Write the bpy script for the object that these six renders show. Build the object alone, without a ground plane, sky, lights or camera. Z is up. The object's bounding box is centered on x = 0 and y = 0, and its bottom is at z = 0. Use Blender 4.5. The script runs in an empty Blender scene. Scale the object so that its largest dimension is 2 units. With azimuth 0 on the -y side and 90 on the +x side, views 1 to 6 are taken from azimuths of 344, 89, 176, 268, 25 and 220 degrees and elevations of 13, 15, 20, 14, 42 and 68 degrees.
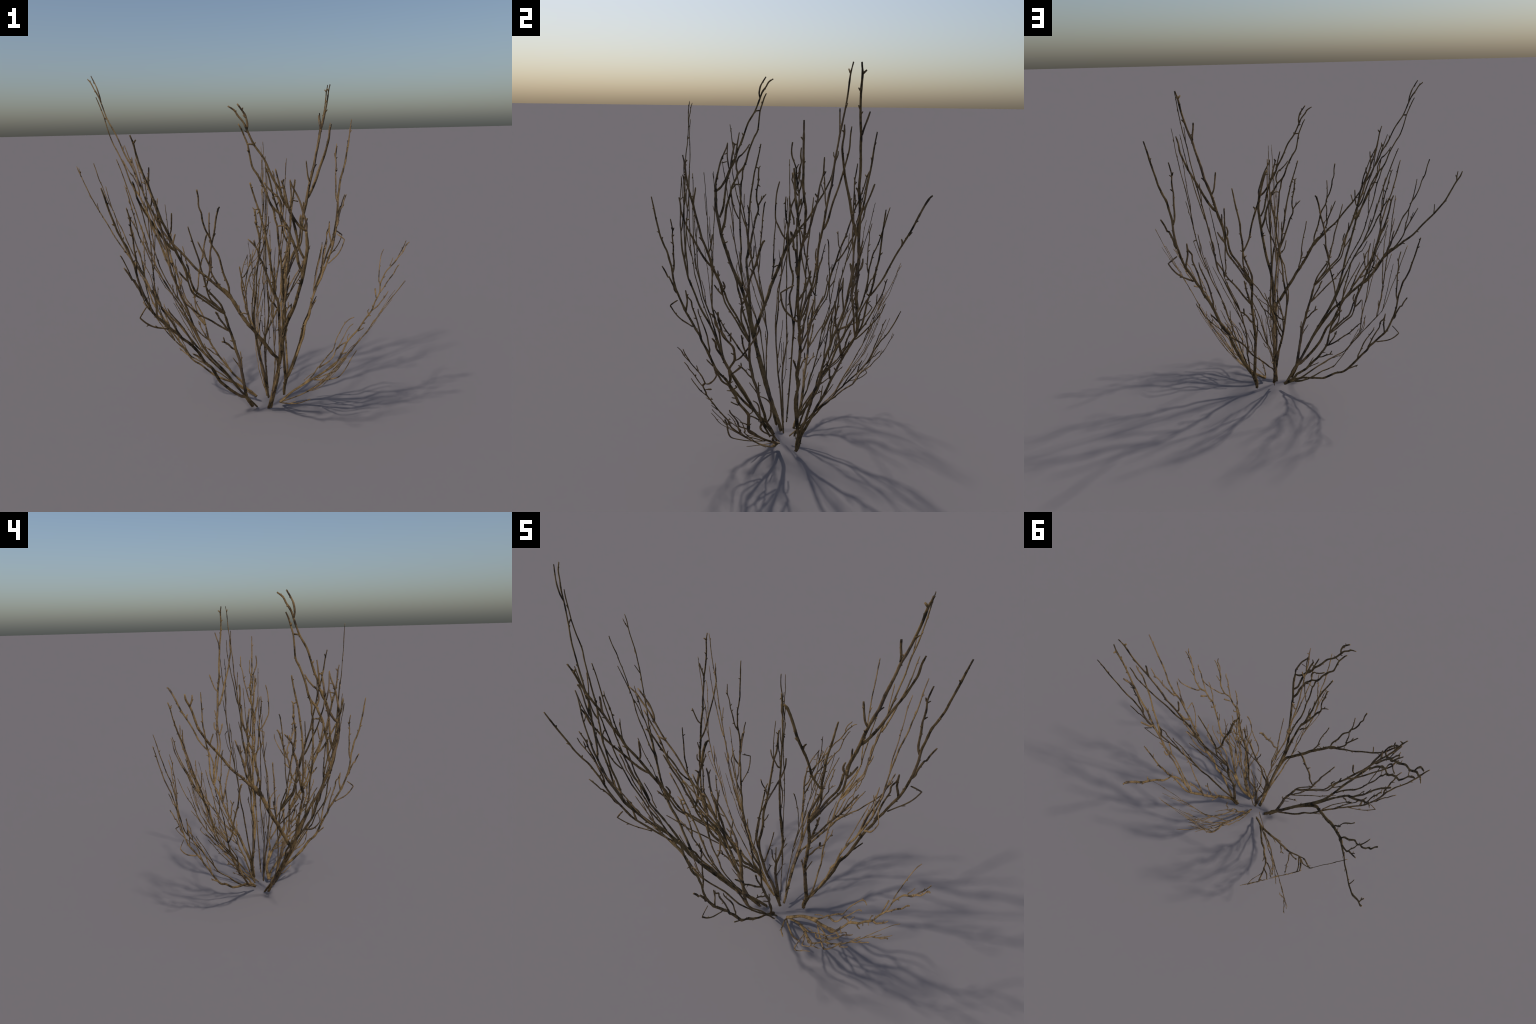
"""A dry leafless shrub: seven clumps of flat-grown, forking stems that fan out
of the soil close together.  Every stem is described by the branching pattern it
grows in (a spine list per shoot, metres, in the plane of its spray) and by the
gently bent sheet in space on which that spray lies."""
import bpy
import math
import random
from mathutils import Vector, noise

random.seed(11)


# ---------------------------------------------------------------- patterns
class Pattern:
    """Branching pattern of one spray: shoots with spine and start/end radius."""

    def __init__(self):
        self.shoots = []

    def add(self, label, is_main, r0, r1, spine):
        self.shoots.append((label, is_main, r0, r1, spine))


FORKED = Pattern()
FORKED.add('trunk', 1, 0.0108, 0.0082, [(0, 0), (0.002, 0.052), (0.014, 0.103), (0.009, 0.173), (0.003, 0.255), (-0.001, 0.328), (-0.005, 0.375), (-0.004, 0.432), (0.004, 0.49), (0.005, 0.537), (0.011, 0.593), (0.012, 0.655), (0.006, 0.707), (0.003, 0.76)])
FORKED.add('qa', 1, 0.0067, 0.006, [(0.003, 0.76), (0.024, 0.809), (0.061, 0.875), (0.091, 0.931), (0.131, 0.995), (0.146, 1.047), (0.153, 1.097), (0.165, 1.13)])
FORKED.add('qb', 1, 0.0056, 0.0052, [(0.007, 0.76), (0.052, 0.829), (0.079, 0.878), (0.113, 0.935), (0.155, 1.003), (0.166, 1.064), (0.17, 1.107), (0.167, 1.13)])
FORKED.add('q', 1, 0.0086, 0.0052, [(0.167, 1.099), (0.167, 1.13), (0.168, 1.129), (0.175, 1.17), (0.183, 1.199), (0.198, 1.241), (0.209, 1.279), (0.22, 1.324), (0.236, 1.381), (0.255, 1.438), (0.272, 1.485), (0.286, 1.549), (0.299, 1.597), (0.314, 1.65), (0.326, 1.699), (0.346, 1.754), (0.363, 1.811), (0.377, 1.867), (0.388, 1.93), (0.398, 1.959), (0.403, 1.973)])
FORKED.add('knot', 1, 0.0067, 0.0112, [(0.165, 1.078), (0.168, 1.113), (0.168, 1.141), (0.168, 1.168)])
FORKED.add('topnub', 0, 0.0052, 0.0045, [(0.39, 1.931), (0.383, 1.938), (0.373, 1.949)])
FORKED.add('n26', 0, 0.006, 0.0022, [(0.362, 1.805), (0.375, 1.815)])
FORKED.add('br25', 0, 0.0052, 0.0045, [(0.325, 1.704), (0.322, 1.735), (0.316, 1.77), (0.313, 1.801)])
FORKED.add('n24', 0, 0.0056, 0.0041, [(0.268, 1.466), (0.278, 1.479), (0.289, 1.488)])
FORKED.add('br23', 0, 0.0049, 0.0045, [(0.236, 1.381), (0.22, 1.409), (0.211, 1.453), (0.202, 1.514)])
FORKED.add('br22', 1, 0.0075, 0.0045, [(0.209, 1.279), (0.231, 1.299), (0.256, 1.335), (0.285, 1.39), (0.308, 1.438), (0.336, 1.491), (0.363, 1.544), (0.384, 1.595), (0.402, 1.645), (0.407, 1.694), (0.417, 1.733)])
FORKED.add('k1', 0, 0.006, 0.0045, [(0.165, 1.107), (0.148, 1.132), (0.15, 1.16), (0.156, 1.177)])
FORKED.add('k2', 0, 0.006, 0.0045, [(0.17, 1.079), (0.185, 1.099), (0.197, 1.118), (0.214, 1.151)])
FORKED.add('n28', 0, 0.0052, 0.0037, [(0.182, 1.191), (0.18, 1.225), (0.18, 1.259)])
FORKED.add('br19', 0, 0.006, 0.0041, [(0.013, 0.628), (0.038, 0.661), (0.073, 0.713), (0.1, 0.757), (0.127, 0.795), (0.158, 0.834), (0.181, 0.875), (0.206, 0.923), (0.235, 0.971)])
FORKED.add('n19a', 0, 0.0037, 0.003, [(0.178, 0.864), (0.168, 0.881)])
FORKED.add('n19b', 0, 0.0037, 0.003, [(0.158, 0.831), (0.176, 0.834)])
FORKED.add('br18', 0, 0.006, 0.0045, [(0.007, 0.494), (0.029, 0.519), (0.043, 0.546), (0.065, 0.574), (0.088, 0.592)])
FORKED.add('br18b', 0, 0.0049, 0.0041, [(0.068, 0.573), (0.069, 0.614)])
FORKED.add('n18', 0, 0.0045, 0.003, [(0.012, 0.554), (0.031, 0.57)])
FORKED.add('br17', 0, 0.0041, 0.003, [(-0.001, 0.356), (0.011, 0.396), (0.022, 0.422), (0.034, 0.453)])
FORKED.add('r17', 0, 0.0037, 0.0034, [(-0.009, 0.358), (-0.017, 0.413), (-0.023, 0.466)])
FORKED.add('l20', 0, 0.006, 0.0052, [(0.025, 0.646), (0.033, 0.69), (0.046, 0.738), (0.051, 0.777), (0.057, 0.804)])
FORKED.add('n20', 0, 0.0037, 0.003, [(0.053, 0.747), (0.043, 0.79)])
FORKED.add('s0', 1, 0.0064, 0.0056, [(0.002, 0.759), (0.004, 0.827), (0.024, 0.89), (0.043, 0.944), (0.054, 0.982), (0.055, 1.007)])
FORKED.add('s0b', 1, 0.0056, 0.0049, [(0.007, 0.775), (0.033, 0.84), (0.055, 0.895), (0.059, 0.954), (0.055, 1)])
FORKED.add('ns1', 0, 0.0041, 0.003, [(0.055, 1), (0.074, 1.01)])
FORKED.add('ns2', 0, 0.0041, 0.003, [(0.048, 0.959), (0.032, 0.971)])
FORKED.add('st1', 1, 0.0064, 0.0041, [(0.055, 1.007), (0.056, 1.061), (0.061, 1.097), (0.065, 1.132), (0.066, 1.175), (0.077, 1.238), (0.088, 1.293), (0.098, 1.355), (0.107, 1.407)])
FORKED.add('nst1', 0, 0.0037, 0.003, [(0.063, 1.054), (0.05, 1.068)])
FORKED.add('st2', 1, 0.0056, 0.0067, [(0.053, 1.003), (0.032, 1.036), (0.007, 1.088), (-0.004, 1.137), (-0.021, 1.197), (-0.041, 1.249), (-0.061, 1.302), (-0.071, 1.334), (-0.082, 1.38), (-0.099, 1.439), (-0.115, 1.48), (-0.125, 1.491)])
FORKED.add('nst2', 0, 0.0056, 0.0041, [(-0.039, 1.244), (-0.035, 1.264), (-0.024, 1.278)])
FORKED.add('nst3', 0, 0.0052, 0.0037, [(-0.061, 1.295), (-0.076, 1.313)])
FORKED.add('P', 1, 0.0101, 0.0049, [(0.014, 0.103), (0.039, 0.131), (0.06, 0.171), (0.096, 0.238), (0.124, 0.299), (0.151, 0.366), (0.17, 0.427), (0.183, 0.461), (0.21, 0.499), (0.23, 0.539), (0.248, 0.592), (0.273, 0.662), (0.297, 0.716), (0.325, 0.765), (0.34, 0.805), (0.364, 0.845), (0.388, 0.893), (0.409, 0.932), (0.426, 0.963), (0.44, 1), (0.452, 1.043), (0.462, 1.085), (0.469, 1.113), (0.473, 1.14), (0.479, 1.188), (0.48, 1.234), (0.482, 1.271), (0.491, 1.314), (0.499, 1.359), (0.506, 1.385), (0.519, 1.412), (0.531, 1.445), (0.542, 1.477), (0.551, 1.52), (0.562, 1.564), (0.572, 1.607), (0.584, 1.667), (0.597, 1.721)])
FORKED.add('P3', 0, 0.006, 0.0045, [(0.46, 1.081), (0.479, 1.108), (0.483, 1.139), (0.505, 1.197), (0.514, 1.2), (0.526, 1.235), (0.546, 1.275)])
FORKED.add('P4', 0, 0.0056, 0.0037, [(0.478, 1.234), (0.467, 1.265), (0.463, 1.303), (0.463, 1.355), (0.459, 1.417), (0.461, 1.436), (0.463, 1.48), (0.459, 1.523), (0.465, 1.56), (0.472, 1.595)])
FORKED.add('n4a', 0, 0.0045, 0.003, [(0.461, 1.431), (0.476, 1.443)])
FORKED.add('n4b', 0, 0.0045, 0.0034, [(0.458, 1.52), (0.45, 1.539)])
FORKED.add('P2', 0, 0.006, 0.0049, [(0.426, 0.959), (0.417, 0.996), (0.407, 1.035), (0.406, 1.069), (0.407, 1.11)])
FORKED.add('P6', 0, 0.0052, 0.0045, [(0.33, 0.792), (0.338, 0.826), (0.348, 0.885), (0.364, 0.944), (0.38, 0.996), (0.38, 1.034), (0.401, 1.068), (0.407, 1.104)])
FORKED.add('P7', 0, 0.0056, 0.0037, [(0.273, 0.662), (0.269, 0.695), (0.278, 0.741), (0.288, 0.794), (0.302, 0.848), (0.322, 0.901), (0.339, 0.95), (0.342, 0.979)])
FORKED.add('hook', 0, 0.0049, 0.0041, [(0.384, 0.863), (0.416, 0.884), (0.448, 0.904), (0.476, 0.927), (0.502, 0.959), (0.522, 0.994), (0.526, 1.003), (0.51, 1.015), (0.49, 1.028), (0.47, 1.039)])
FORKED.add('P5', 0, 0.0052, 0.0045, [(0.231, 0.544), (0.253, 0.571), (0.27, 0.594), (0.283, 0.609), (0.29, 0.62)])

CROWNED = Pattern()
CROWNED.add('trunk', 1, 0.011, 0.0085, [(0.131, 0), (0.13, 0.06), (0.131, 0.121), (0.129, 0.22), (0.125, 0.355), (0.12, 0.491), (0.119, 0.596), (0.131, 0.694), (0.156, 0.791), (0.174, 0.903), (0.186, 0.987), (0.195, 1.069), (0.201, 1.14), (0.194, 1.223)])
CROWNED.add('left', 0, 0.0059, 0.0038, [(0.194, 1.223), (0.193, 1.266), (0.177, 1.32), (0.154, 1.389), (0.115, 1.464), (0.108, 1.488)])
CROWNED.add('leftback', 0, 0.0034, 0.0042, [(0.108, 1.484), (0.115, 1.412), (0.111, 1.347)])
CROWNED.add('leftlink', 0, 0.003, 0.003, [(0.15, 1.378), (0.12, 1.385)])
CROWNED.add('leftspur', 0, 0.0034, 0.0025, [(0.179, 1.289), (0.179, 1.329)])
CROWNED.add('trunkspur', 0, 0.0047, 0.0034, [(0.188, 0.945), (0.172, 0.941), (0.157, 0.946)])
CROWNED.add('r1', 1, 0.0063, 0.0042, [(0.192, 1.227), (0.161, 1.25), (0.128, 1.297), (0.108, 1.339), (0.092, 1.366), (0.07, 1.4), (0.055, 1.442), (0.031, 1.483), (0.011, 1.524), (-0.021, 1.594), (-0.067, 1.66), (-0.101, 1.733), (-0.116, 1.765), (-0.142, 1.797), (-0.157, 1.82), (-0.186, 1.839)])
CROWNED.add('r1b', 0, 0.0051, 0.0038, [(-0.1, 1.733), (-0.097, 1.758), (-0.106, 1.794), (-0.121, 1.819), (-0.143, 1.849)])
CROWNED.add('rlink', 0, 0.0038, 0.0042, [(-0.065, 1.659), (-0.078, 1.662), (-0.098, 1.664)])
CROWNED.add('knota', 1, 0.011, 0.0101, [(0.104, 1.343), (0.088, 1.374), (0.07, 1.404)])
CROWNED.add('r2', 1, 0.0072, 0.0038, [(0.188, 0.989), (0.16, 1.054), (0.142, 1.132), (0.112, 1.211), (0.103, 1.242), (0.075, 1.289), (0.059, 1.318), (0.027, 1.351), (0.007, 1.385), (-0.013, 1.442), (-0.049, 1.513), (-0.076, 1.557), (-0.092, 1.634), (-0.098, 1.664), (-0.112, 1.7), (-0.127, 1.736), (-0.14, 1.758)])
CROWNED.add('mid', 1, 0.0063, 0.0055, [(0.186, 1.081), (0.161, 1.132), (0.147, 1.195), (0.129, 1.274), (0.102, 1.347)])
CROWNED.add('r3', 1, 0.0047, 0.0051, [(0.008, 1.381), (0.03, 1.335), (0.037, 1.289), (0.047, 1.258), (0.055, 1.172), (0.07, 1.07), (0.077, 0.983), (0.087, 0.9), (0.103, 0.84), (0.115, 0.769), (0.121, 0.702)])
CROWNED.add('link2', 0, 0.0038, 0.0038, [(0.049, 1.256), (0.076, 1.258), (0.101, 1.233)])
CROWNED.add('cross', 0, 0.0047, 0.0038, [(0.111, 1.231), (0.105, 1.172), (0.095, 1.117), (0.076, 1.066)])
CROWNED.add('dt', 0, 0.0051, 0.0038, [(0.059, 1.318), (0.068, 1.343), (0.065, 1.374), (0.049, 1.408), (0.032, 1.419), (0.002, 1.449), (-0.02, 1.479)])
CROWNED.add('t6', 0, 0.0059, 0.0042, [(0.097, 1.366), (0.084, 1.427), (0.071, 1.472), (0.078, 1.491)])
CROWNED.add('t6b', 0, 0.0034, 0.0034, [(0.071, 1.469), (0.065, 1.484)])
CROWNED.add('t5', 0, 0.0047, 0.0034, [(0.067, 1.419), (0.05, 1.487), (0.035, 1.543)])
CROWNED.add('t3', 1, 0.0038, 0.0072, [(-0.087, 1.479), (-0.069, 1.419), (-0.047, 1.35), (-0.037, 1.32), (-0.024, 1.266), (-0.007, 1.196), (0.006, 1.125), (0.014, 1.078), (0.021, 1.031), (0.037, 0.953), (0.045, 0.9), (0.059, 0.859), (0.067, 0.844), (0.077, 0.791), (0.089, 0.702)])
CROWNED.add('t3hook', 0, 0.0038, 0.003, [(-0.047, 1.35), (-0.064, 1.344), (-0.075, 1.356)])
CROWNED.add('t4s', 1, 0.0042, 0.0063, [(-0.065, 1.344), (-0.06, 1.312), (-0.057, 1.273), (-0.05, 1.242), (-0.043, 1.211), (-0.04, 1.164), (-0.046, 1.133), (-0.043, 1.102), (-0.023, 1.063), (-0.002, 1), (0.024, 0.931), (0.046, 0.882), (0.061, 0.848)])
CROWNED.add('blob', 0, 0.0085, 0.0076, [(-0.06, 1.293), (-0.057, 1.266)])
CROWNED.add('t4nub', 0, 0.0038, 0.003, [(-0.046, 1.219), (-0.035, 1.228)])
CROWNED.add('t4', 0, 0.0047, 0.0034, [(-0.046, 1.133), (-0.068, 1.164), (-0.099, 1.197)])
CROWNED.add('t4c', 0, 0.0034, 0.003, [(-0.066, 1.163), (-0.071, 1.188)])
CROWNED.add('n1', 0, 0.0042, 0.0034, [(0.037, 0.953), (0.039, 1.007), (0.034, 1.045)])
CROWNED.add('n2', 0, 0.0038, 0.003, [(0.014, 1.078), (0.014, 1.109), (0.017, 1.141)])
CROWNED.add('low', 0, 0.0034, 0.0042, [(0.009, 0.912), (0.019, 0.871), (0.03, 0.844), (0.046, 0.832), (0.065, 0.799)])
CROWNED.add('stem2', 1, 0.0072, 0.0093, [(0.089, 0.702), (0.099, 0.627), (0.109, 0.535), (0.117, 0.449)])

ARCHED = Pattern()
ARCHED.add('trunk', 1, 0.012, 0.0097, [(0.01, 0.03), (0.018, 0.142), (0.03, 0.298), (0.025, 0.422), (0.009, 0.49), (-0.021, 0.526), (-0.056, 0.58), (-0.093, 0.634), (-0.125, 0.676), (-0.149, 0.713), (-0.186, 0.76), (-0.235, 0.837), (-0.295, 0.943), (-0.406, 1.05)])
ARCHED.add('blob', 1, 0.0127, 0.015, [(-0.269, 0.91), (-0.338, 1)])
ARCHED.add('k', 1, 0.0041, 0.006, [(-0.465, 1.568), (-0.458, 1.525), (-0.457, 1.475), (-0.444, 1.44), (-0.44, 1.4), (-0.423, 1.342), (-0.401, 1.3), (-0.392, 1.258), (-0.362, 1.207), (-0.349, 1.173), (-0.34, 1.131), (-0.327, 1.079), (-0.302, 1.011), (-0.296, 0.965)])
ARCHED.add('kt2', 0, 0.0034, 0.0041, [(-0.401, 1.441), (-0.404, 1.384), (-0.404, 1.334), (-0.401, 1.3)])
ARCHED.add('k2', 1, 0.0041, 0.006, [(-0.392, 1.258), (-0.401, 1.216), (-0.398, 1.156), (-0.401, 1.105), (-0.379, 1.053), (-0.348, 1.003), (-0.313, 0.961)])
ARCHED.add('kt5', 0, 0.0056, 0.0037, [(-0.401, 1.098), (-0.405, 1.13), (-0.423, 1.173), (-0.449, 1.232), (-0.47, 1.281)])
ARCHED.add('kt5b', 0, 0.0034, 0.0026, [(-0.43, 1.19), (-0.433, 1.215), (-0.44, 1.249)])
ARCHED.add('starspur', 0, 0.0045, 0.003, [(-0.405, 1.05), (-0.432, 1.052)])
ARCHED.add('kspur', 0, 0.0037, 0.0026, [(-0.327, 1.088), (-0.34, 1.096)])
ARCHED.add('long', 1, 0.0067, 0.0049, [(-0.401, 1.051), (-0.475, 1.114), (-0.528, 1.18), (-0.568, 1.228), (-0.607, 1.272), (-0.642, 1.321), (-0.671, 1.364), (-0.689, 1.41), (-0.706, 1.455), (-0.718, 1.481), (-0.736, 1.511), (-0.743, 1.54)])
ARCHED.add('lnub', 0, 0.0045, 0.0037, [(-0.607, 1.272), (-0.601, 1.299), (-0.592, 1.329)])
ARCHED.add('lnub2', 0, 0.0045, 0.0037, [(-0.718, 1.481), (-0.709, 1.504), (-0.707, 1.535)])
ARCHED.add('lbulge', 0, 0.0067, 0.0052, [(-0.663, 1.35), (-0.678, 1.38)])
ARCHED.add('red', 0, 0.0034, 0.0049, [(-0.237, 1.124), (-0.226, 1.058), (-0.213, 1.008), (-0.198, 0.925), (-0.189, 0.827), (-0.168, 0.754)])
ARCHED.add('redspur', 0, 0.0034, 0.0026, [(-0.19, 0.827), (-0.2, 0.853), (-0.206, 0.883)])
ARCHED.add('stub', 0, 0.006, 0.0052, [(-0.239, 0.831), (-0.243, 0.861), (-0.243, 0.885)])
ARCHED.add('stub2', 0, 0.0045, 0.0037, [(-0.239, 0.831), (-0.215, 0.835), (-0.191, 0.825)])

LEANING = Pattern()
LEANING.add('main', 1, 0.0098, 0.0038, [(-0.015, 0.032), (-0.013, 0.05), (-0.006, 0.092), (-0.046, 0.161), (-0.078, 0.2), (-0.115, 0.252), (-0.149, 0.29), (-0.16, 0.315), (-0.162, 0.35), (-0.161, 0.406), (-0.161, 0.448), (-0.181, 0.497), (-0.204, 0.543), (-0.216, 0.588), (-0.233, 0.634), (-0.242, 0.668), (-0.236, 0.707), (-0.238, 0.735), (-0.239, 0.77), (-0.217, 0.812), (-0.215, 0.839), (-0.219, 0.887), (-0.235, 0.918), (-0.259, 0.96), (-0.264, 0.998), (-0.272, 1.039), (-0.272, 1.078)])
LEANING.add('tipb', 0, 0.0042, 0.0038, [(-0.246, 0.94), (-0.262, 0.977), (-0.283, 1.015), (-0.286, 1.055), (-0.303, 1.074)])
LEANING.add('tips', 0, 0.0034, 0.0027, [(-0.229, 0.923), (-0.229, 0.95), (-0.226, 0.97)])
LEANING.add('t2', 0, 0.0045, 0.0034, [(-0.217, 0.812), (-0.193, 0.827), (-0.162, 0.875), (-0.142, 0.912), (-0.122, 0.957), (-0.117, 0.98), (-0.118, 1.001)])
LEANING.add('t3', 0, 0.0045, 0.0042, [(-0.243, 0.767), (-0.257, 0.808), (-0.27, 0.851), (-0.286, 0.889), (-0.289, 0.923), (-0.301, 0.945)])
LEANING.add('leaf', 0, 0.003, 0.0076, [(-0.232, 0.733), (-0.21, 0.755), (-0.189, 0.778)])
LEANING.add('t4', 0, 0.0053, 0.0034, [(-0.244, 0.665), (-0.271, 0.696), (-0.282, 0.726), (-0.296, 0.76), (-0.302, 0.792)])
LEANING.add('n5', 0, 0.0049, 0.0034, [(-0.23, 0.634), (-0.211, 0.649), (-0.216, 0.662)])
LEANING.add('n5b', 0, 0.0045, 0.003, [(-0.234, 0.628), (-0.254, 0.632)])
LEANING.add('n6', 0, 0.0042, 0.0034, [(-0.206, 0.526), (-0.227, 0.543), (-0.239, 0.557)])
LEANING.add('n6b', 0, 0.0045, 0.0034, [(-0.216, 0.576), (-0.234, 0.583)])
LEANING.add('loop', 0, 0.0045, 0.0053, [(-0.163, 0.445), (-0.139, 0.43), (-0.12, 0.41), (-0.098, 0.384), (-0.105, 0.344), (-0.094, 0.304), (-0.06, 0.264), (-0.041, 0.246)])
LEANING.add('loops', 0, 0.0038, 0.003, [(-0.159, 0.451), (-0.142, 0.47), (-0.145, 0.489)])
LEANING.add('tl', 0, 0.0053, 0.0034, [(-0.041, 0.246), (-0.046, 0.287), (-0.061, 0.336), (-0.074, 0.369), (-0.058, 0.421), (-0.057, 0.475), (-0.062, 0.523), (-0.084, 0.559), (-0.119, 0.584)])
LEANING.add('tm', 0, 0.0038, 0.0034, [(-0.102, 0.347), (-0.101, 0.375), (-0.103, 0.4), (-0.108, 0.438), (-0.112, 0.492), (-0.121, 0.527), (-0.14, 0.549)])
LEANING.add('c', 0, 0.0053, 0.0034, [(-0.115, 0.252), (-0.134, 0.291), (-0.172, 0.34), (-0.206, 0.369), (-0.212, 0.403), (-0.226, 0.442), (-0.243, 0.479), (-0.247, 0.499)])
LEANING.add('c2', 0, 0.0049, 0.0034, [(-0.078, 0.183), (-0.146, 0.209), (-0.2, 0.236), (-0.242, 0.263), (-0.255, 0.295), (-0.26, 0.338), (-0.262, 0.386), (-0.27, 0.431)])
LEANING.add('c3', 0, 0.0042, 0.0038, [(-0.094, 0.199), (-0.136, 0.236), (-0.195, 0.282), (-0.206, 0.331), (-0.213, 0.368)])
LEANING.add('stem2', 1, 0.0061, 0.0053, [(-0.01, 0.034), (0, 0.084), (-0.02, 0.137), (-0.04, 0.19), (-0.035, 0.241), (-0.043, 0.251)])
LEANING.add('s2s', 0, 0.0034, 0.0027, [(-0.005, 0.152), (-0.013, 0.18), (-0.028, 0.206)])
LEANING.add('bot', 0, 0.0053, 0.0038, [(-0.015, 0.032), (-0.066, 0.044), (-0.131, 0.069), (-0.155, 0.091), (-0.173, 0.109)])
LEANING.add('n7', 0, 0.0038, 0.003, [(-0.168, 0.37), (-0.182, 0.382), (-0.201, 0.395)])

UPRIGHT = Pattern()
UPRIGHT.add('main', 1, 0.004, 0.011, [(-0.004, 1.389), (-0.007, 1.365), (-0.011, 1.314), (-0.015, 1.269), (-0.028, 1.216), (-0.036, 1.155), (-0.044, 1.099), (-0.053, 1.033), (-0.067, 0.942), (-0.078, 0.89), (-0.084, 0.836), (-0.086, 0.78), (-0.097, 0.71), (-0.109, 0.651), (-0.107, 0.57), (-0.093, 0.484), (-0.075, 0.38), (-0.043, 0.278), (-0.02, 0.164), (0.002, 0.053)])
UPRIGHT.add('second', 1, 0.004, 0.006, [(-0.063, 0.954), (-0.087, 0.896), (-0.098, 0.867), (-0.108, 0.781), (-0.12, 0.691), (-0.119, 0.625), (-0.107, 0.57)])
UPRIGHT.add('bl', 0, 0.003, 0.004, [(-0.042, 1.28), (-0.038, 1.25), (-0.028, 1.215)])
UPRIGHT.add('br', 0, 0.004, 0.005, [(0.028, 1.225), (0.024, 1.174), (0.008, 1.119), (-0.016, 1.061), (-0.067, 0.942)])
UPRIGHT.add('bl2', 0, 0.003, 0.004, [(-0.09, 1.1), (-0.082, 1.063), (-0.069, 1.033), (-0.062, 0.996)])
UPRIGHT.add('n1', 0, 0.003, 0.003, [(-0.046, 1.07), (-0.031, 1.076)])
UPRIGHT.add('n2', 0, 0.003, 0.003, [(-0.015, 1.284), (-0.007, 1.287)])
UPRIGHT.add('n3', 0, 0.003, 0.003, [(-0.009, 1.366), (-0.017, 1.377)])
UPRIGHT.add('sp1', 0, 0.004, 0.003, [(-0.08, 0.808), (-0.067, 0.829), (-0.057, 0.856)])
UPRIGHT.add('sp2', 0, 0.004, 0.003, [(-0.096, 0.824), (-0.107, 0.838)])
UPRIGHT.add('tw', 0, 0.005, 0.003, [(-0.083, 0.48), (-0.065, 0.554), (-0.056, 0.596), (-0.044, 0.649), (-0.036, 0.689), (-0.031, 0.724)])
UPRIGHT.add('tws', 0, 0.003, 0.002, [(-0.049, 0.619), (-0.036, 0.617)])
UPRIGHT.add('fk', 0, 0.004, 0.003, [(-0.075, 0.373), (-0.065, 0.402), (-0.053, 0.439), (-0.058, 0.458)])
UPRIGHT.add('stem2', 1, 0.0035, 0.009, [(0.006, 1.58), (0.012, 1.437), (0.011, 1.346), (0.005, 1.195), (0, 1.09), (-0.002, 1.026), (0.001, 0.882), (0.007, 0.759), (0.016, 0.627), (0, 0.538), (-0.021, 0.453), (-0.024, 0.348), (-0.013, 0.221), (-0.001, 0.07)])
UPRIGHT.add('s2a', 0, 0.004, 0.003, [(-0.021, 0.453), (-0.026, 0.478), (-0.039, 0.518), (-0.043, 0.585)])
UPRIGHT.add('s2b', 0, 0.004, 0.003, [(-0.022, 0.467), (-0.022, 0.539), (-0.02, 0.601)])
UPRIGHT.add('s2c', 0, 0.003, 0.0025, [(0.017, 0.593), (0.023, 0.603), (0.038, 0.633)])
UPRIGHT.add('s2d', 0, 0.003, 0.0025, [(0.019, 0.617), (0.023, 0.641), (0.03, 0.675)])
UPRIGHT.add('s2e', 0, 0.003, 0.003, [(-0.022, 0.34), (-0.01, 0.378), (0.005, 0.415), (0.015, 0.466), (0.014, 0.566), (0.01, 0.661)])
UPRIGHT.add('s2f', 0, 0.003, 0.003, [(-0.024, 0.363), (-0.033, 0.383)])
UPRIGHT.add('fk2', 0, 0.003, 0.003, [(-0.053, 0.439), (-0.042, 0.446)])

BUSHY = Pattern()
BUSHY.add('t1', 1, 0.004, 0.005, [(0.003, 1.662), (-0.001, 1.628), (0.001, 1.598), (0.012, 1.567), (0.023, 1.536), (0.027, 1.498), (0.031, 1.467), (0.036, 1.429), (0.041, 1.407), (0.042, 1.352), (0.038, 1.326), (0.036, 1.287), (0.034, 1.254), (0.045, 0.95), (0.04, 0.8), (0.03, 0.65), (0.02, 0.4), (0.005, 0.12)])
BUSHY.add('n', 0, 0.003, 0.003, [(0.025, 1.534), (0.035, 1.556)])
BUSHY.add('t2', 0, 0.003, 0.004, [(0.046, 1.635), (0.043, 1.595), (0.048, 1.564), (0.04, 1.536), (0.038, 1.505), (0.033, 1.48)])
BUSHY.add('bl', 0, 0.0035, 0.005, [(0.005, 1.514), (0.007, 1.495), (0.004, 1.479), (0.013, 1.457), (0.02, 1.426), (0.036, 1.4)])
BUSHY.add('t4', 0, 0.003, 0.004, [(0.011, 1.536), (0.016, 1.495), (0.021, 1.454), (0.02, 1.426)])
BUSHY.add('t5', 0, 0.0045, 0.004, [(0.048, 1.48), (0.051, 1.451), (0.044, 1.426), (0.041, 1.407)])
BUSHY.add('t6', 0, 0.004, 0.005, [(0.051, 1.384), (0.049, 1.365), (0.044, 1.346)])
BUSHY.add('t7', 0, 0.004, 0.004, [(0.02, 1.426), (0.022, 1.384), (0.027, 1.345), (0.036, 1.307)])
BUSHY.add('t8', 0, 0.0035, 0.005, [(-0.057, 1.47), (-0.069, 1.419), (-0.074, 1.364), (-0.074, 1.282), (-0.059, 1.244), (-0.036, 1.197), (-0.01, 1.167)])
BUSHY.add('t9', 0, 0.003, 0.005, [(-0.007, 1.396), (0.003, 1.328), (0.017, 1.281), (0.02, 1.251)])
BUSHY.add('t10', 0, 0.003, 0.005, [(-0.024, 1.395), (-0.026, 1.344), (-0.021, 1.284), (-0.012, 1.254), (-0.009, 1.206)])
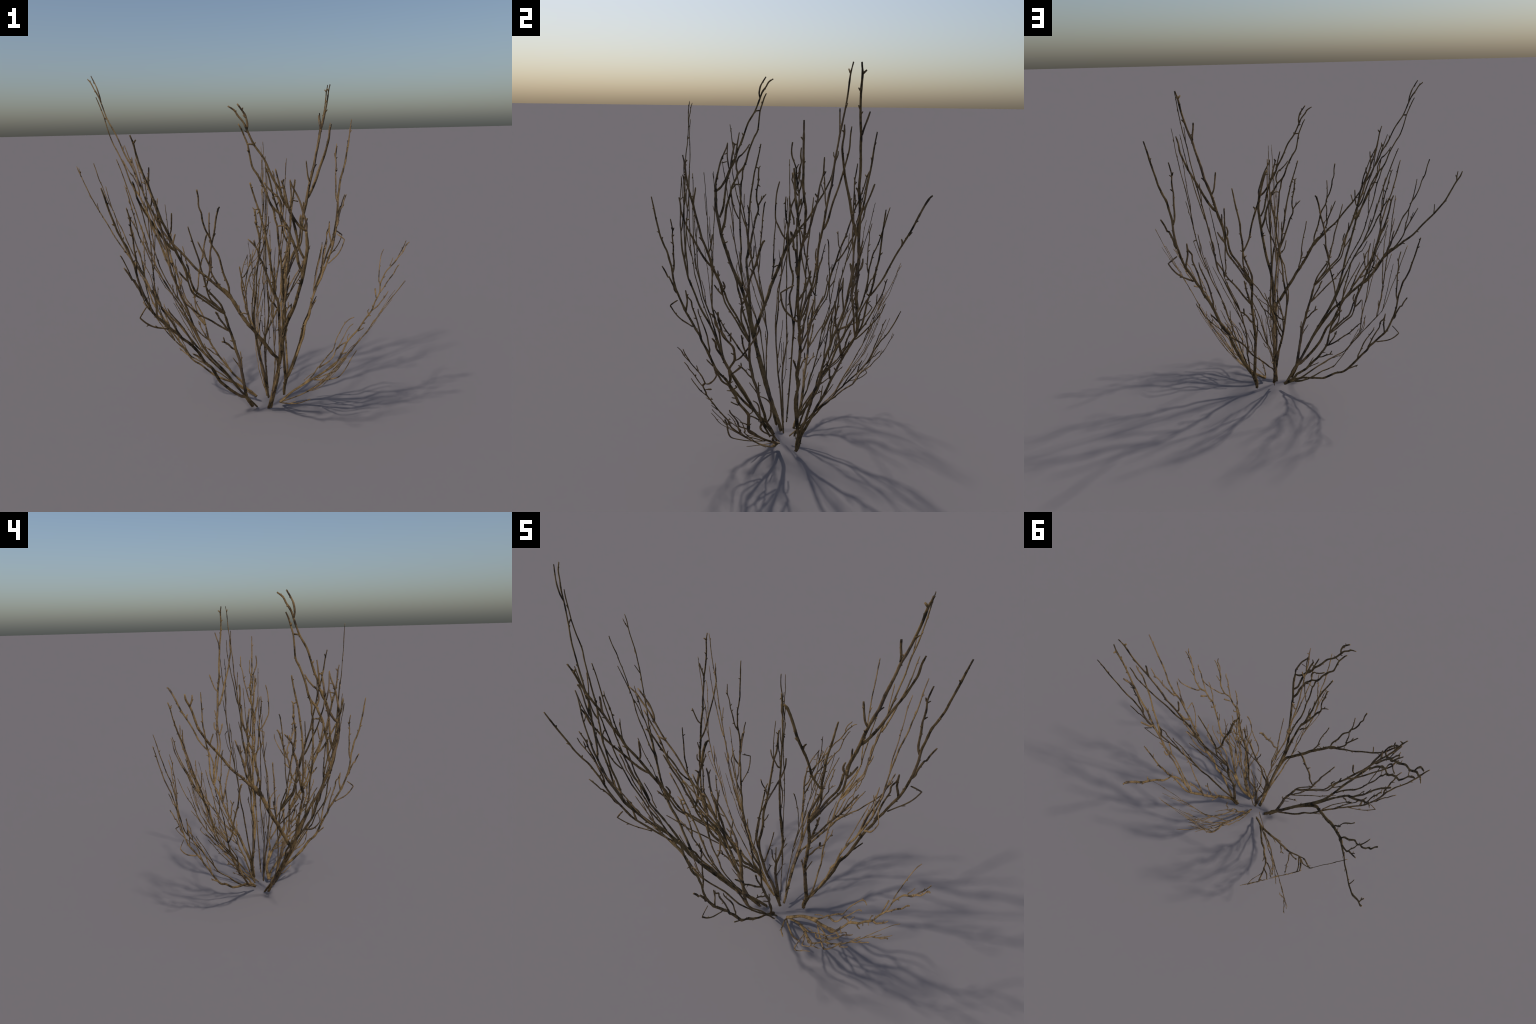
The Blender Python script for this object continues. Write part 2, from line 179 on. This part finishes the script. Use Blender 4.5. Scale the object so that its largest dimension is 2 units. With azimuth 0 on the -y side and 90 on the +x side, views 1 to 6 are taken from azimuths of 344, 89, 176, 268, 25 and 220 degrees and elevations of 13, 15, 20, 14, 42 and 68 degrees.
BUSHY.add('t11', 1, 0.005, 0.006, [(-0.009, 1.206), (-0.006, 1.167), (-0.002, 1.101), (0.006, 1.035), (0.021, 0.982), (0.018, 0.918), (0.006, 0.854), (0.03, 0.7), (0.028, 0.6)])

# ---------------------------------------------------------------- placement numbers
SHEET_2 = ((0.254, -0.6787, -0.835, -0.2048, 0.4525, -0.0847, -0.0024, 0.0305, -0.2277, -0.2929, -0.0012, 0.0533, 0.0339, -0.1916, -0.0596, -0.0012),
            (0.1686, -0.2347, -0.468, -0.1183, 0.2467, -0.0448, 0.0651, 0.046, 0.0237, 0.2709, 0.0335, 0.0123, -0.0683, -0.2484, 0.1613, -0.0004),
            (-0.6414, -0.7306, 2.296, 0.7227, -0.993, 0.2216, 0.3036, -0.0133, 0.3738, 0.4923, 0.1561, -0.1824, 0.2713, 0.0413, -0.0797, -0.0015))
SHEET_3 = ((0.1156, -0.0773, -0.0575, -0.028, 0.0532, -0.009, -0.033, -0.0226, -0.0824, -0.1559, -0.0395, 0.0064, 0.0848, -0.0031, -0.0915, 0.0329),
            (0.1524, -0.8975, -0.5225, 0.0731, 0.242, -0.0307, 0.0084, 0.0198, 0.0851, -0.4757, -0.1175, -0.0169, -0.1799, -0.0576, 0.2016, 0.1834),
            (-0.1001, -0.3786, 1.1835, 0.4073, -0.3851, 0.1085, 0.0162, 0.0125, 0.2669, 0.4047, -0.0531, -0.0967, -0.1063, 0.1212, 0.1885, 0.0922))
SHEET_4 = ((0.414, 0.4357, -0.1214, 0.0488, 0.1442, -0.0313, -0.2054, -0.0215, 0.0792, -0.2246, -0.1647, -0.0397, -0.1753, 0.138, 0.3467, -0.4979),
            (0.1219, -0.8433, 0.4536, -0.1121, -0.1481, 0.0253, 0.1278, 0.0168, 0.0812, 0.0356, 0.0602, 0.0392, -0.1036, -0.0564, -0.0827, 0.2245),
            (-0.1971, 0.3351, 1.2987, -0.2495, -0.1611, 0.025, -0.0966, 0.0108, 0.1567, 0.46, 0.0397, 0.0814, 0.0973, 0.0829, -0.1062, 0.0487))
SHEET_5 = ((0.0752, -0.7205, -0.5491, 0.1133, 0.3084, -0.055, -0.1625, -0.0362, 0.2103, -0.1672, -0.1492, -0.0358, -0.0577, 0.0205, 0.1244, 0.1445),
            (0.158, 0.4565, 0.1525, -0.0291, -0.0064, -0.011, 0.0005, -0.0163, -0.1346, 0.0625, 0.1192, 0.0303, -0.0082, 0.0066, 0.0124, -0.298),
            (-0.377, -0.326, 1.3199, 0.2321, -0.3209, 0.0646, 0.293, 0.0254, 0.338, -0.3617, -0.1969, -0.0508, 0.1547, -0.0333, 0.0046, 0.6827))
SHEET_6 = ((-0.3513, 0.4359, -0.2378, 0.124, 0.0186, 0.0063, -0.1384, 0.0053, -0.114, -0.0774, 0.1518, -0.0492, 0.4302, 0.1579, -0.2812, -0.1419),
            (0.1974, 0.7089, -0.0174, -0.0045, 0.0424, -0.0051, -0.0506, -0.0045, -0.0386, -0.0997, -0.0893, -0.0087, -0.0215, -0.0453, -0.2465, 0.1011),
            (-0.372, -0.105, 1.1971, 0.1772, -0.2488, 0.0537, 0.0506, -0.004, 0.1248, -0.0084, 0.0835, -0.0512, 0.1492, 0.2499, -0.1501, -0.048))
SHEET_7 = ((0.1077, -0.052, 0.0523, 0.0401, 0.0244, -0.0317, 0.0303, 0.0051, 0.0089, -0.0383, 0.0156, 0.0627, 0.0016, 0.036, 0.0223, 0),
            (0.1444, 0.3925, -0.0502, 0.0829, 0.2135, -0.0653, -0.0707, -0.0243, 0.0105, 0.1633, -0.0364, -0.0312, 0.0378, -0.1124, -0.0945, 0.0001),
            (0.0872, -0.2235, 0.3914, 0.111, 0.0496, -0.0069, -0.0166, -0.0376, 0.0339, 0.1144, -0.0086, -0.0097, -0.0277, -0.0646, -0.1124, 0))
TURN_2 = (0.8879, (0.5188, -0.8546, 0.0228, 0.8477, 0.5177, 0.1162, -0.1111, -0.041, 0.993), (0.12, -0.0658, -0.0012))
TURN_3 = (0.5484, (-0.4646, 0.8855, 0.0001, -0.8836, -0.4635, 0.0665, 0.0589, 0.0308, 0.9978), (0.1573, 0.0964, 0.0335))
TURN_4 = (0.8776, (0.8017, 0.5374, 0.2618, -0.5827, 0.8003, 0.1414, -0.1335, -0.2659, 0.9547), (0.0621, 0.1022, 0.024))

# ---------------------------------------------------------------- sheets
def bent_sheet(coef):
    """Spray coordinates (s across, t along) -> space; smooth bends, sharper
    towards the foot of the stem."""
    def at(s, t):
        h1, h2, h3 = max(0.0, 0.35 - t), max(0.0, 0.8 - t), max(0.0, 0.18 - t)
        h4, h5 = max(0.0, 1.0 - t), max(0.0, 0.6 - t)
        base = (1.0, s, t, s * t, t * t, t ** 3, h1, s * s, h2 * h2, s * h2, h3,
                s * t * t, h4, h5, s * h4, s * max(0.0, 0.5 - t))
        return Vector([sum(c * b for c, b in zip(row, base)) for row in coef])
    return at


def table(xs, ys):
    def at(x):
        if x <= xs[0]:
            return ys[0] + (x - xs[0]) * (ys[1] - ys[0]) / (xs[1] - xs[0])
        for i in range(len(xs) - 1):
            if x <= xs[i + 1]:
                return ys[i] + (ys[i + 1] - ys[i]) * (x - xs[i]) / (xs[i + 1] - xs[i])
        return ys[-1] + (x - xs[-1]) * (ys[-1] - ys[-2]) / (xs[-1] - xs[-2])
    return at


def upright_sheet(ox, oy, oz, ux, uy):
    return lambda s, t: Vector((ox + ux * s, oy + uy * s, oz + t))


crown_lean = table((0.03, .15, .3, .444, .516, .63, .73, .83, .976, 1.125, 1.44, 1.6, 1.85),
                   (-.03, -.11, -.19, -.28, -.315, -.35, -.382, -.42, -.465, -.485, -.505, -.52, -.53))


def crown_sheet(x, z):
    return Vector((x, crown_lean(z) - .17 * (x - .12) * min(1.0, max(0.0, z / .6)), z))


arch_lean = table((.03, .1425, .2985, .4225, .49, .5265, .58, .634, .676, .71, .76, .8365, .9425, 1.05, 1.33, 1.56, 1.8),
                  (-.02, .053, .173, .275, .325, .351, .374, .397, .424, .449, .478, .5, .521, .557, .626, .68, .72))
ARCH_N = Vector((-.92, -.39)).normalized()


def arch_sheet(u, z):
    q = arch_lean(z)
    return Vector((ARCH_N.x * q - ARCH_N.y * u, ARCH_N.y * q + ARCH_N.x * u, z))


def lean_sheet(y, z):
    return Vector((.379 - .154 * y + .456 * z - .195 * math.exp(-max(0.0, z - .03) / .13), y, z))


def turned(sheet, turn, inverse=False):
    """The same sheet scaled, turned and moved to another clump."""
    k, r, t = turn
    rows = (Vector(r[0:3]), Vector(r[3:6]), Vector(r[6:9]))
    off = Vector(t)

    def at(s, u):
        p = sheet(s, u)
        if inverse:
            p = (p - off) / k
            return rows[0] * p.x + rows[1] * p.y + rows[2] * p.z
        return Vector((rows[0].dot(p), rows[1].dot(p), rows[2].dot(p))) * k + off
    return at


crown_home = turned(crown_sheet, TURN_2, inverse=True)

# clump foot, scale of the shoots, pattern, sheet
SPRAYS = [
    ((0.27, 0.09, 0.0), 1.0, FORKED, upright_sheet(0.2687, 0.0914, 0.023, .9327, .3606)),
    ((0.27, 0.09, 0.0), 0.95, FORKED, bent_sheet(SHEET_4)),
    ((0.02, 0.0, 0.0), 0.93, FORKED, bent_sheet(SHEET_2)),
    ((0.02, 0.0, 0.0), 1.1, CROWNED, crown_home),
    ((0.02, 0.0, 0.0), 1.0, ARCHED, arch_sheet),
    ((0.13, -0.03, 0.0), 0.85, FORKED, bent_sheet(SHEET_3)),
    ((0.13, -0.03, 0.0), 1.0, CROWNED, crown_sheet),
    ((0.13, -0.03, 0.0), 0.89, ARCHED, turned(arch_sheet, TURN_2)),
    ((0.15, 0.09, 0.0), 0.53, FORKED, bent_sheet(SHEET_7)),
    ((0.15, 0.09, 0.0), 0.6, CROWNED, turned(crown_home, TURN_3)),
    ((0.15, 0.09, 0.0), 0.55, ARCHED, turned(arch_sheet, TURN_3)),
    ((0.08, 0.09, 0.0), 0.75, FORKED, bent_sheet(SHEET_5)),
    ((0.08, 0.09, 0.0), 0.75, FORKED, bent_sheet(SHEET_6)),
    ((0.20, 0.0, 0.0), 1.0, LEANING, lean_sheet),
    ((0.20, 0.0, 0.0), 0.88, LEANING, turned(lean_sheet, TURN_4)),
    ((0.14, 0.04, 0.0), 0.85, UPRIGHT, upright_sheet(.142, .028, 0, .906, .423)),
    ((0.14, 0.04, 0.0), 0.85, BUSHY, upright_sheet(.14, .04, 0, 0, 1)),
]


# ---------------------------------------------------------------- materials
def bark(name, pale, mid, dark, seed):
    m = bpy.data.materials.new(name)
    m.use_nodes = True
    nt = m.node_tree
    n, l = nt.nodes, nt.links
    bsdf = n["Principled BSDF"]
    co = n.new("ShaderNodeTexCoord")
    mp = n.new("ShaderNodeMapping")
    mp.inputs["Location"].default_value = (seed, seed * .37, seed * 1.7)
    mp.inputs["Scale"].default_value = (1, 1, .55)
    l.new(co.outputs["Object"], mp.inputs["Vector"])
    patch = n.new("ShaderNodeTexNoise")
    patch.inputs["Scale"].default_value = 26
    patch.inputs["Detail"].default_value = 4
    l.new(mp.outputs["Vector"], patch.inputs["Vector"])
    grain = n.new("ShaderNodeTexNoise")
    grain.inputs["Scale"].default_value = 150
    grain.inputs["Detail"].default_value = 3
    l.new(mp.outputs["Vector"], grain.inputs["Vector"])
    mix = n.new("ShaderNodeMath")
    mix.operation = 'MULTIPLY_ADD'
    mix.inputs[1].default_value = 0.32
    l.new(grain.outputs["Fac"], mix.inputs[0])
    sc = n.new("ShaderNodeMath")
    sc.operation = 'MULTIPLY'
    sc.inputs[1].default_value = 0.68
    l.new(patch.outputs["Fac"], sc.inputs[0])
    l.new(sc.outputs[0], mix.inputs[2])
    ramp = n.new("ShaderNodeValToRGB")
    e = ramp.color_ramp.elements
    e[0].position, e[0].color = 0.40, (*dark, 1)
    e[1].position, e[1].color = 0.62, (*pale, 1)
    k = e.new(0.48)
    k.color = (*mid, 1)
    l.new(mix.outputs[0], ramp.inputs["Fac"])
    # sun-bleached stretches where the bark has turned a dull grey-rose
    bleach = n.new("ShaderNodeTexNoise")
    bleach.inputs["Scale"].default_value = 7
    bleach.inputs["Detail"].default_value = 2
    l.new(mp.outputs["Vector"], bleach.inputs["Vector"])
    mask = n.new("ShaderNodeMapRange")
    mask.inputs["From Min"].default_value = 0.55
    mask.inputs["From Max"].default_value = 0.72
    mask.inputs["To Max"].default_value = 0.4
    l.new(bleach.outputs["Fac"], mask.inputs["Value"])
    tint = n.new("ShaderNodeMix")
    tint.data_type = 'RGBA'
    tint.inputs["B"].default_value = (.150, .108, .088, 1)
    l.new(mask.outputs["Result"], tint.inputs["Factor"])
    l.new(ramp.outputs["Color"], tint.inputs["A"])
    l.new(tint.outputs["Result"], bsdf.inputs["Base Color"])
    bsdf.inputs["Roughness"].default_value = 0.85
    bsdf.inputs["Specular IOR Level"].default_value = 0.25
    bump = n.new("ShaderNodeBump")
    bump.inputs["Strength"].default_value = 0.5
    bump.inputs["Distance"].default_value = 0.002
    l.new(grain.outputs["Fac"], bump.inputs["Height"])
    l.new(bump.outputs["Normal"], bsdf.inputs["Normal"])
    return m


STEM_BARK = bark("weathered_stem_bark", (.225, .147, .064), (.132, .085, .036), (.030, .022, .012), 3.1)
TWIG_BARK = bark("young_twig_bark", (.235, .156, .074), (.150, .097, .045), (.036, .026, .016), 7.7)


# ---------------------------------------------------------------- shoots
FLAT = 0.4          # the shoots are flattened in the plane of their spray
SIDES = 8


def smooth_spine(pts, step):
    """Catmull-Rom through the spine, sampled every step metres."""
    p = [Vector(q) for q in pts]
    if len(p) == 2:
        p = [p[0], (p[0] + p[1]) / 2, p[1]]
    p = [p[0] * 2 - p[1]] + p + [p[-1] * 2 - p[-2]]
    res = []
    for i in range(1, len(p) - 2):
        a, b, c, d = p[i - 1:i + 3]
        k = max(1, round((c - b).length / step))
        for j in range(k):
            u = j / k
            res.append(0.5 * (2 * b + (c - a) * u + (2 * a - 5 * b + 4 * c - d) * u * u
                              + (3 * b - a - 3 * c + d) * u ** 3))
    res.append(p[-2].copy())
    return res


def grow(verts, faces, sheet, spine, r0, r1, scale, key, swollen=False):
    """Add one knobbly shoot as a closed tube."""
    pts2 = smooth_spine(spine, 0.011)
    if len(pts2) < 3:
        pts2 = smooth_spine(spine, 0.005)
    pos, nor = [], []
    for q in pts2:
        e = 0.01
        du = sheet(q.x + e, q.y) - sheet(q.x - e, q.y)
        dv = sheet(q.x, q.y + e) - sheet(q.x, q.y - e)
        nn = du.cross(dv).normalized()
        c = sheet(q.x, q.y)
        wob = noise.noise(Vector((q.x * 9, q.y * 9, key))) * 0.004 * scale
        pos.append(c + nn * wob)
        nor.append(nn)
    n = len(pos)
    length = sum((pos[i + 1] - pos[i]).length for i in range(n - 1))
    start = len(verts)
    d = 0.0
    for i in range(n):
        if i:
            d += (pos[i] - pos[i - 1]).length
        u = d / length
        r = (r0 + (r1 - r0) * u) * scale
        if swollen:         # knots swell out of the stem and die back into it
            r *= 0.35 + 0.65 * math.sin(math.pi * u)
        # knots every few centimetres and uneven bark between them
        r *= 1.0 + 0.30 * max(0.0, noise.noise(Vector((d * 38 / scale, key * 3.7, 1.3))))
        r *= 1.0 + 0.12 * noise.noise(Vector((d * 90 / scale, key * 1.9, 8.1)))
        if u > 0.97:
            r *= 0.8
        tan = (pos[min(n - 1, i + 1)] - pos[max(0, i - 1)]).normalized()
        side = nor[i].cross(tan).normalized()
        up = tan.cross(side)
        for k in range(SIDES):
            a = 2 * math.pi * k / SIDES
            v = pos[i] + side * (math.cos(a) * r) + up * (math.sin(a) * r * FLAT)
            v.z = max(0.0, v.z)
            verts.append(v)
    for i in range(n - 1):
        for k in range(SIDES):
            a = start + i * SIDES + k
            b = start + i * SIDES + (k + 1) % SIDES
            faces.append((a, b, b + SIDES, a + SIDES))
    faces.append(tuple(start + k for k in reversed(range(SIDES))))
    faces.append(tuple(start + (n - 1) * SIDES + k for k in range(SIDES)))
    return length


def make(name, verts, faces, parent, foot, mat):
    me = bpy.data.meshes.new(name)
    f = Vector(foot)
    me.from_pydata([v - f for v in verts], [], faces)
    me.polygons.foreach_set("use_smooth", [True] * len(me.polygons))
    me.materials.append(mat)
    me.update()
    ob = bpy.data.objects.new(name, me)
    bpy.context.scene.collection.objects.link(ob)
    ob.parent = parent
    ob.location = f - (FOOT if parent is root else f)
    return ob


FOOT = Vector((0.13, 0.04, 0.0))
root = bpy.data.objects.new("dry_shrub", None)
root.location = FOOT
bpy.context.scene.collection.objects.link(root)
root["label"] = "leafless dry shrub of thin forking brown stems"
root["category"] = "dead shrub"

def spurs(verts, faces, sheet, spine, r0, r1, scale, rng, key):
    """Short dead buds that stand off a shoot on alternating sides."""
    pts = smooth_spine(spine, 0.01)
    left = rng.choice((-1, 1))
    i = rng.randint(2, 12)
    while i < len(pts) - 2:
        tan = (pts[i + 1] - pts[i - 1]).normalized()
        ang = left * rng.uniform(0.5, 1.1)
        out = Vector((tan.x * math.cos(ang) - tan.y * math.sin(ang),
                      tan.x * math.sin(ang) + tan.y * math.cos(ang)))
        r = r0 + (r1 - r0) * i / len(pts)
        reach = r + rng.choice((0.003, 0.004, 0.006, 0.009, 0.014))
        a = pts[i]
        grow(verts, faces, sheet, [tuple(a), tuple(a + out * reach * 0.6), tuple(a + out * reach)],
             min(r, 0.0045), 0.0026, scale, key + i)
        left = -left
        i += rng.choice((4, 6, 9, 12, 15, 19))


key = 0.0
rng = random.Random(5)
for foot, scale, pattern, sheet in SPRAYS:
    bv, bf = [], []
    twigs = []
    for label, is_main, r0, r1, spine in pattern.shoots:
        key += 1.37
        run = sum(math.dist(spine[i], spine[i + 1]) for i in range(len(spine) - 1))
        if is_main or run < 0.05:
            grow(bv, bf, sheet, spine, r0, r1, scale, key,
                 label in ('knot', 'knota', 'blob', 'lbulge'))
            if run > 0.12:
                spurs(bv, bf, sheet, spine, r0, r1, scale, rng, key)
        else:
            v, f = [], []
            grow(v, f, sheet, spine, r0, r1, scale, key)
            spurs(v, f, sheet, spine, r0, r1, scale, rng, key)
            twigs.append((v, f))
    stem = make("branch", bv, bf, root, foot, STEM_BARK)
    for v, f in twigs:
        make("twig", v, f, stem, foot, TWIG_BARK)
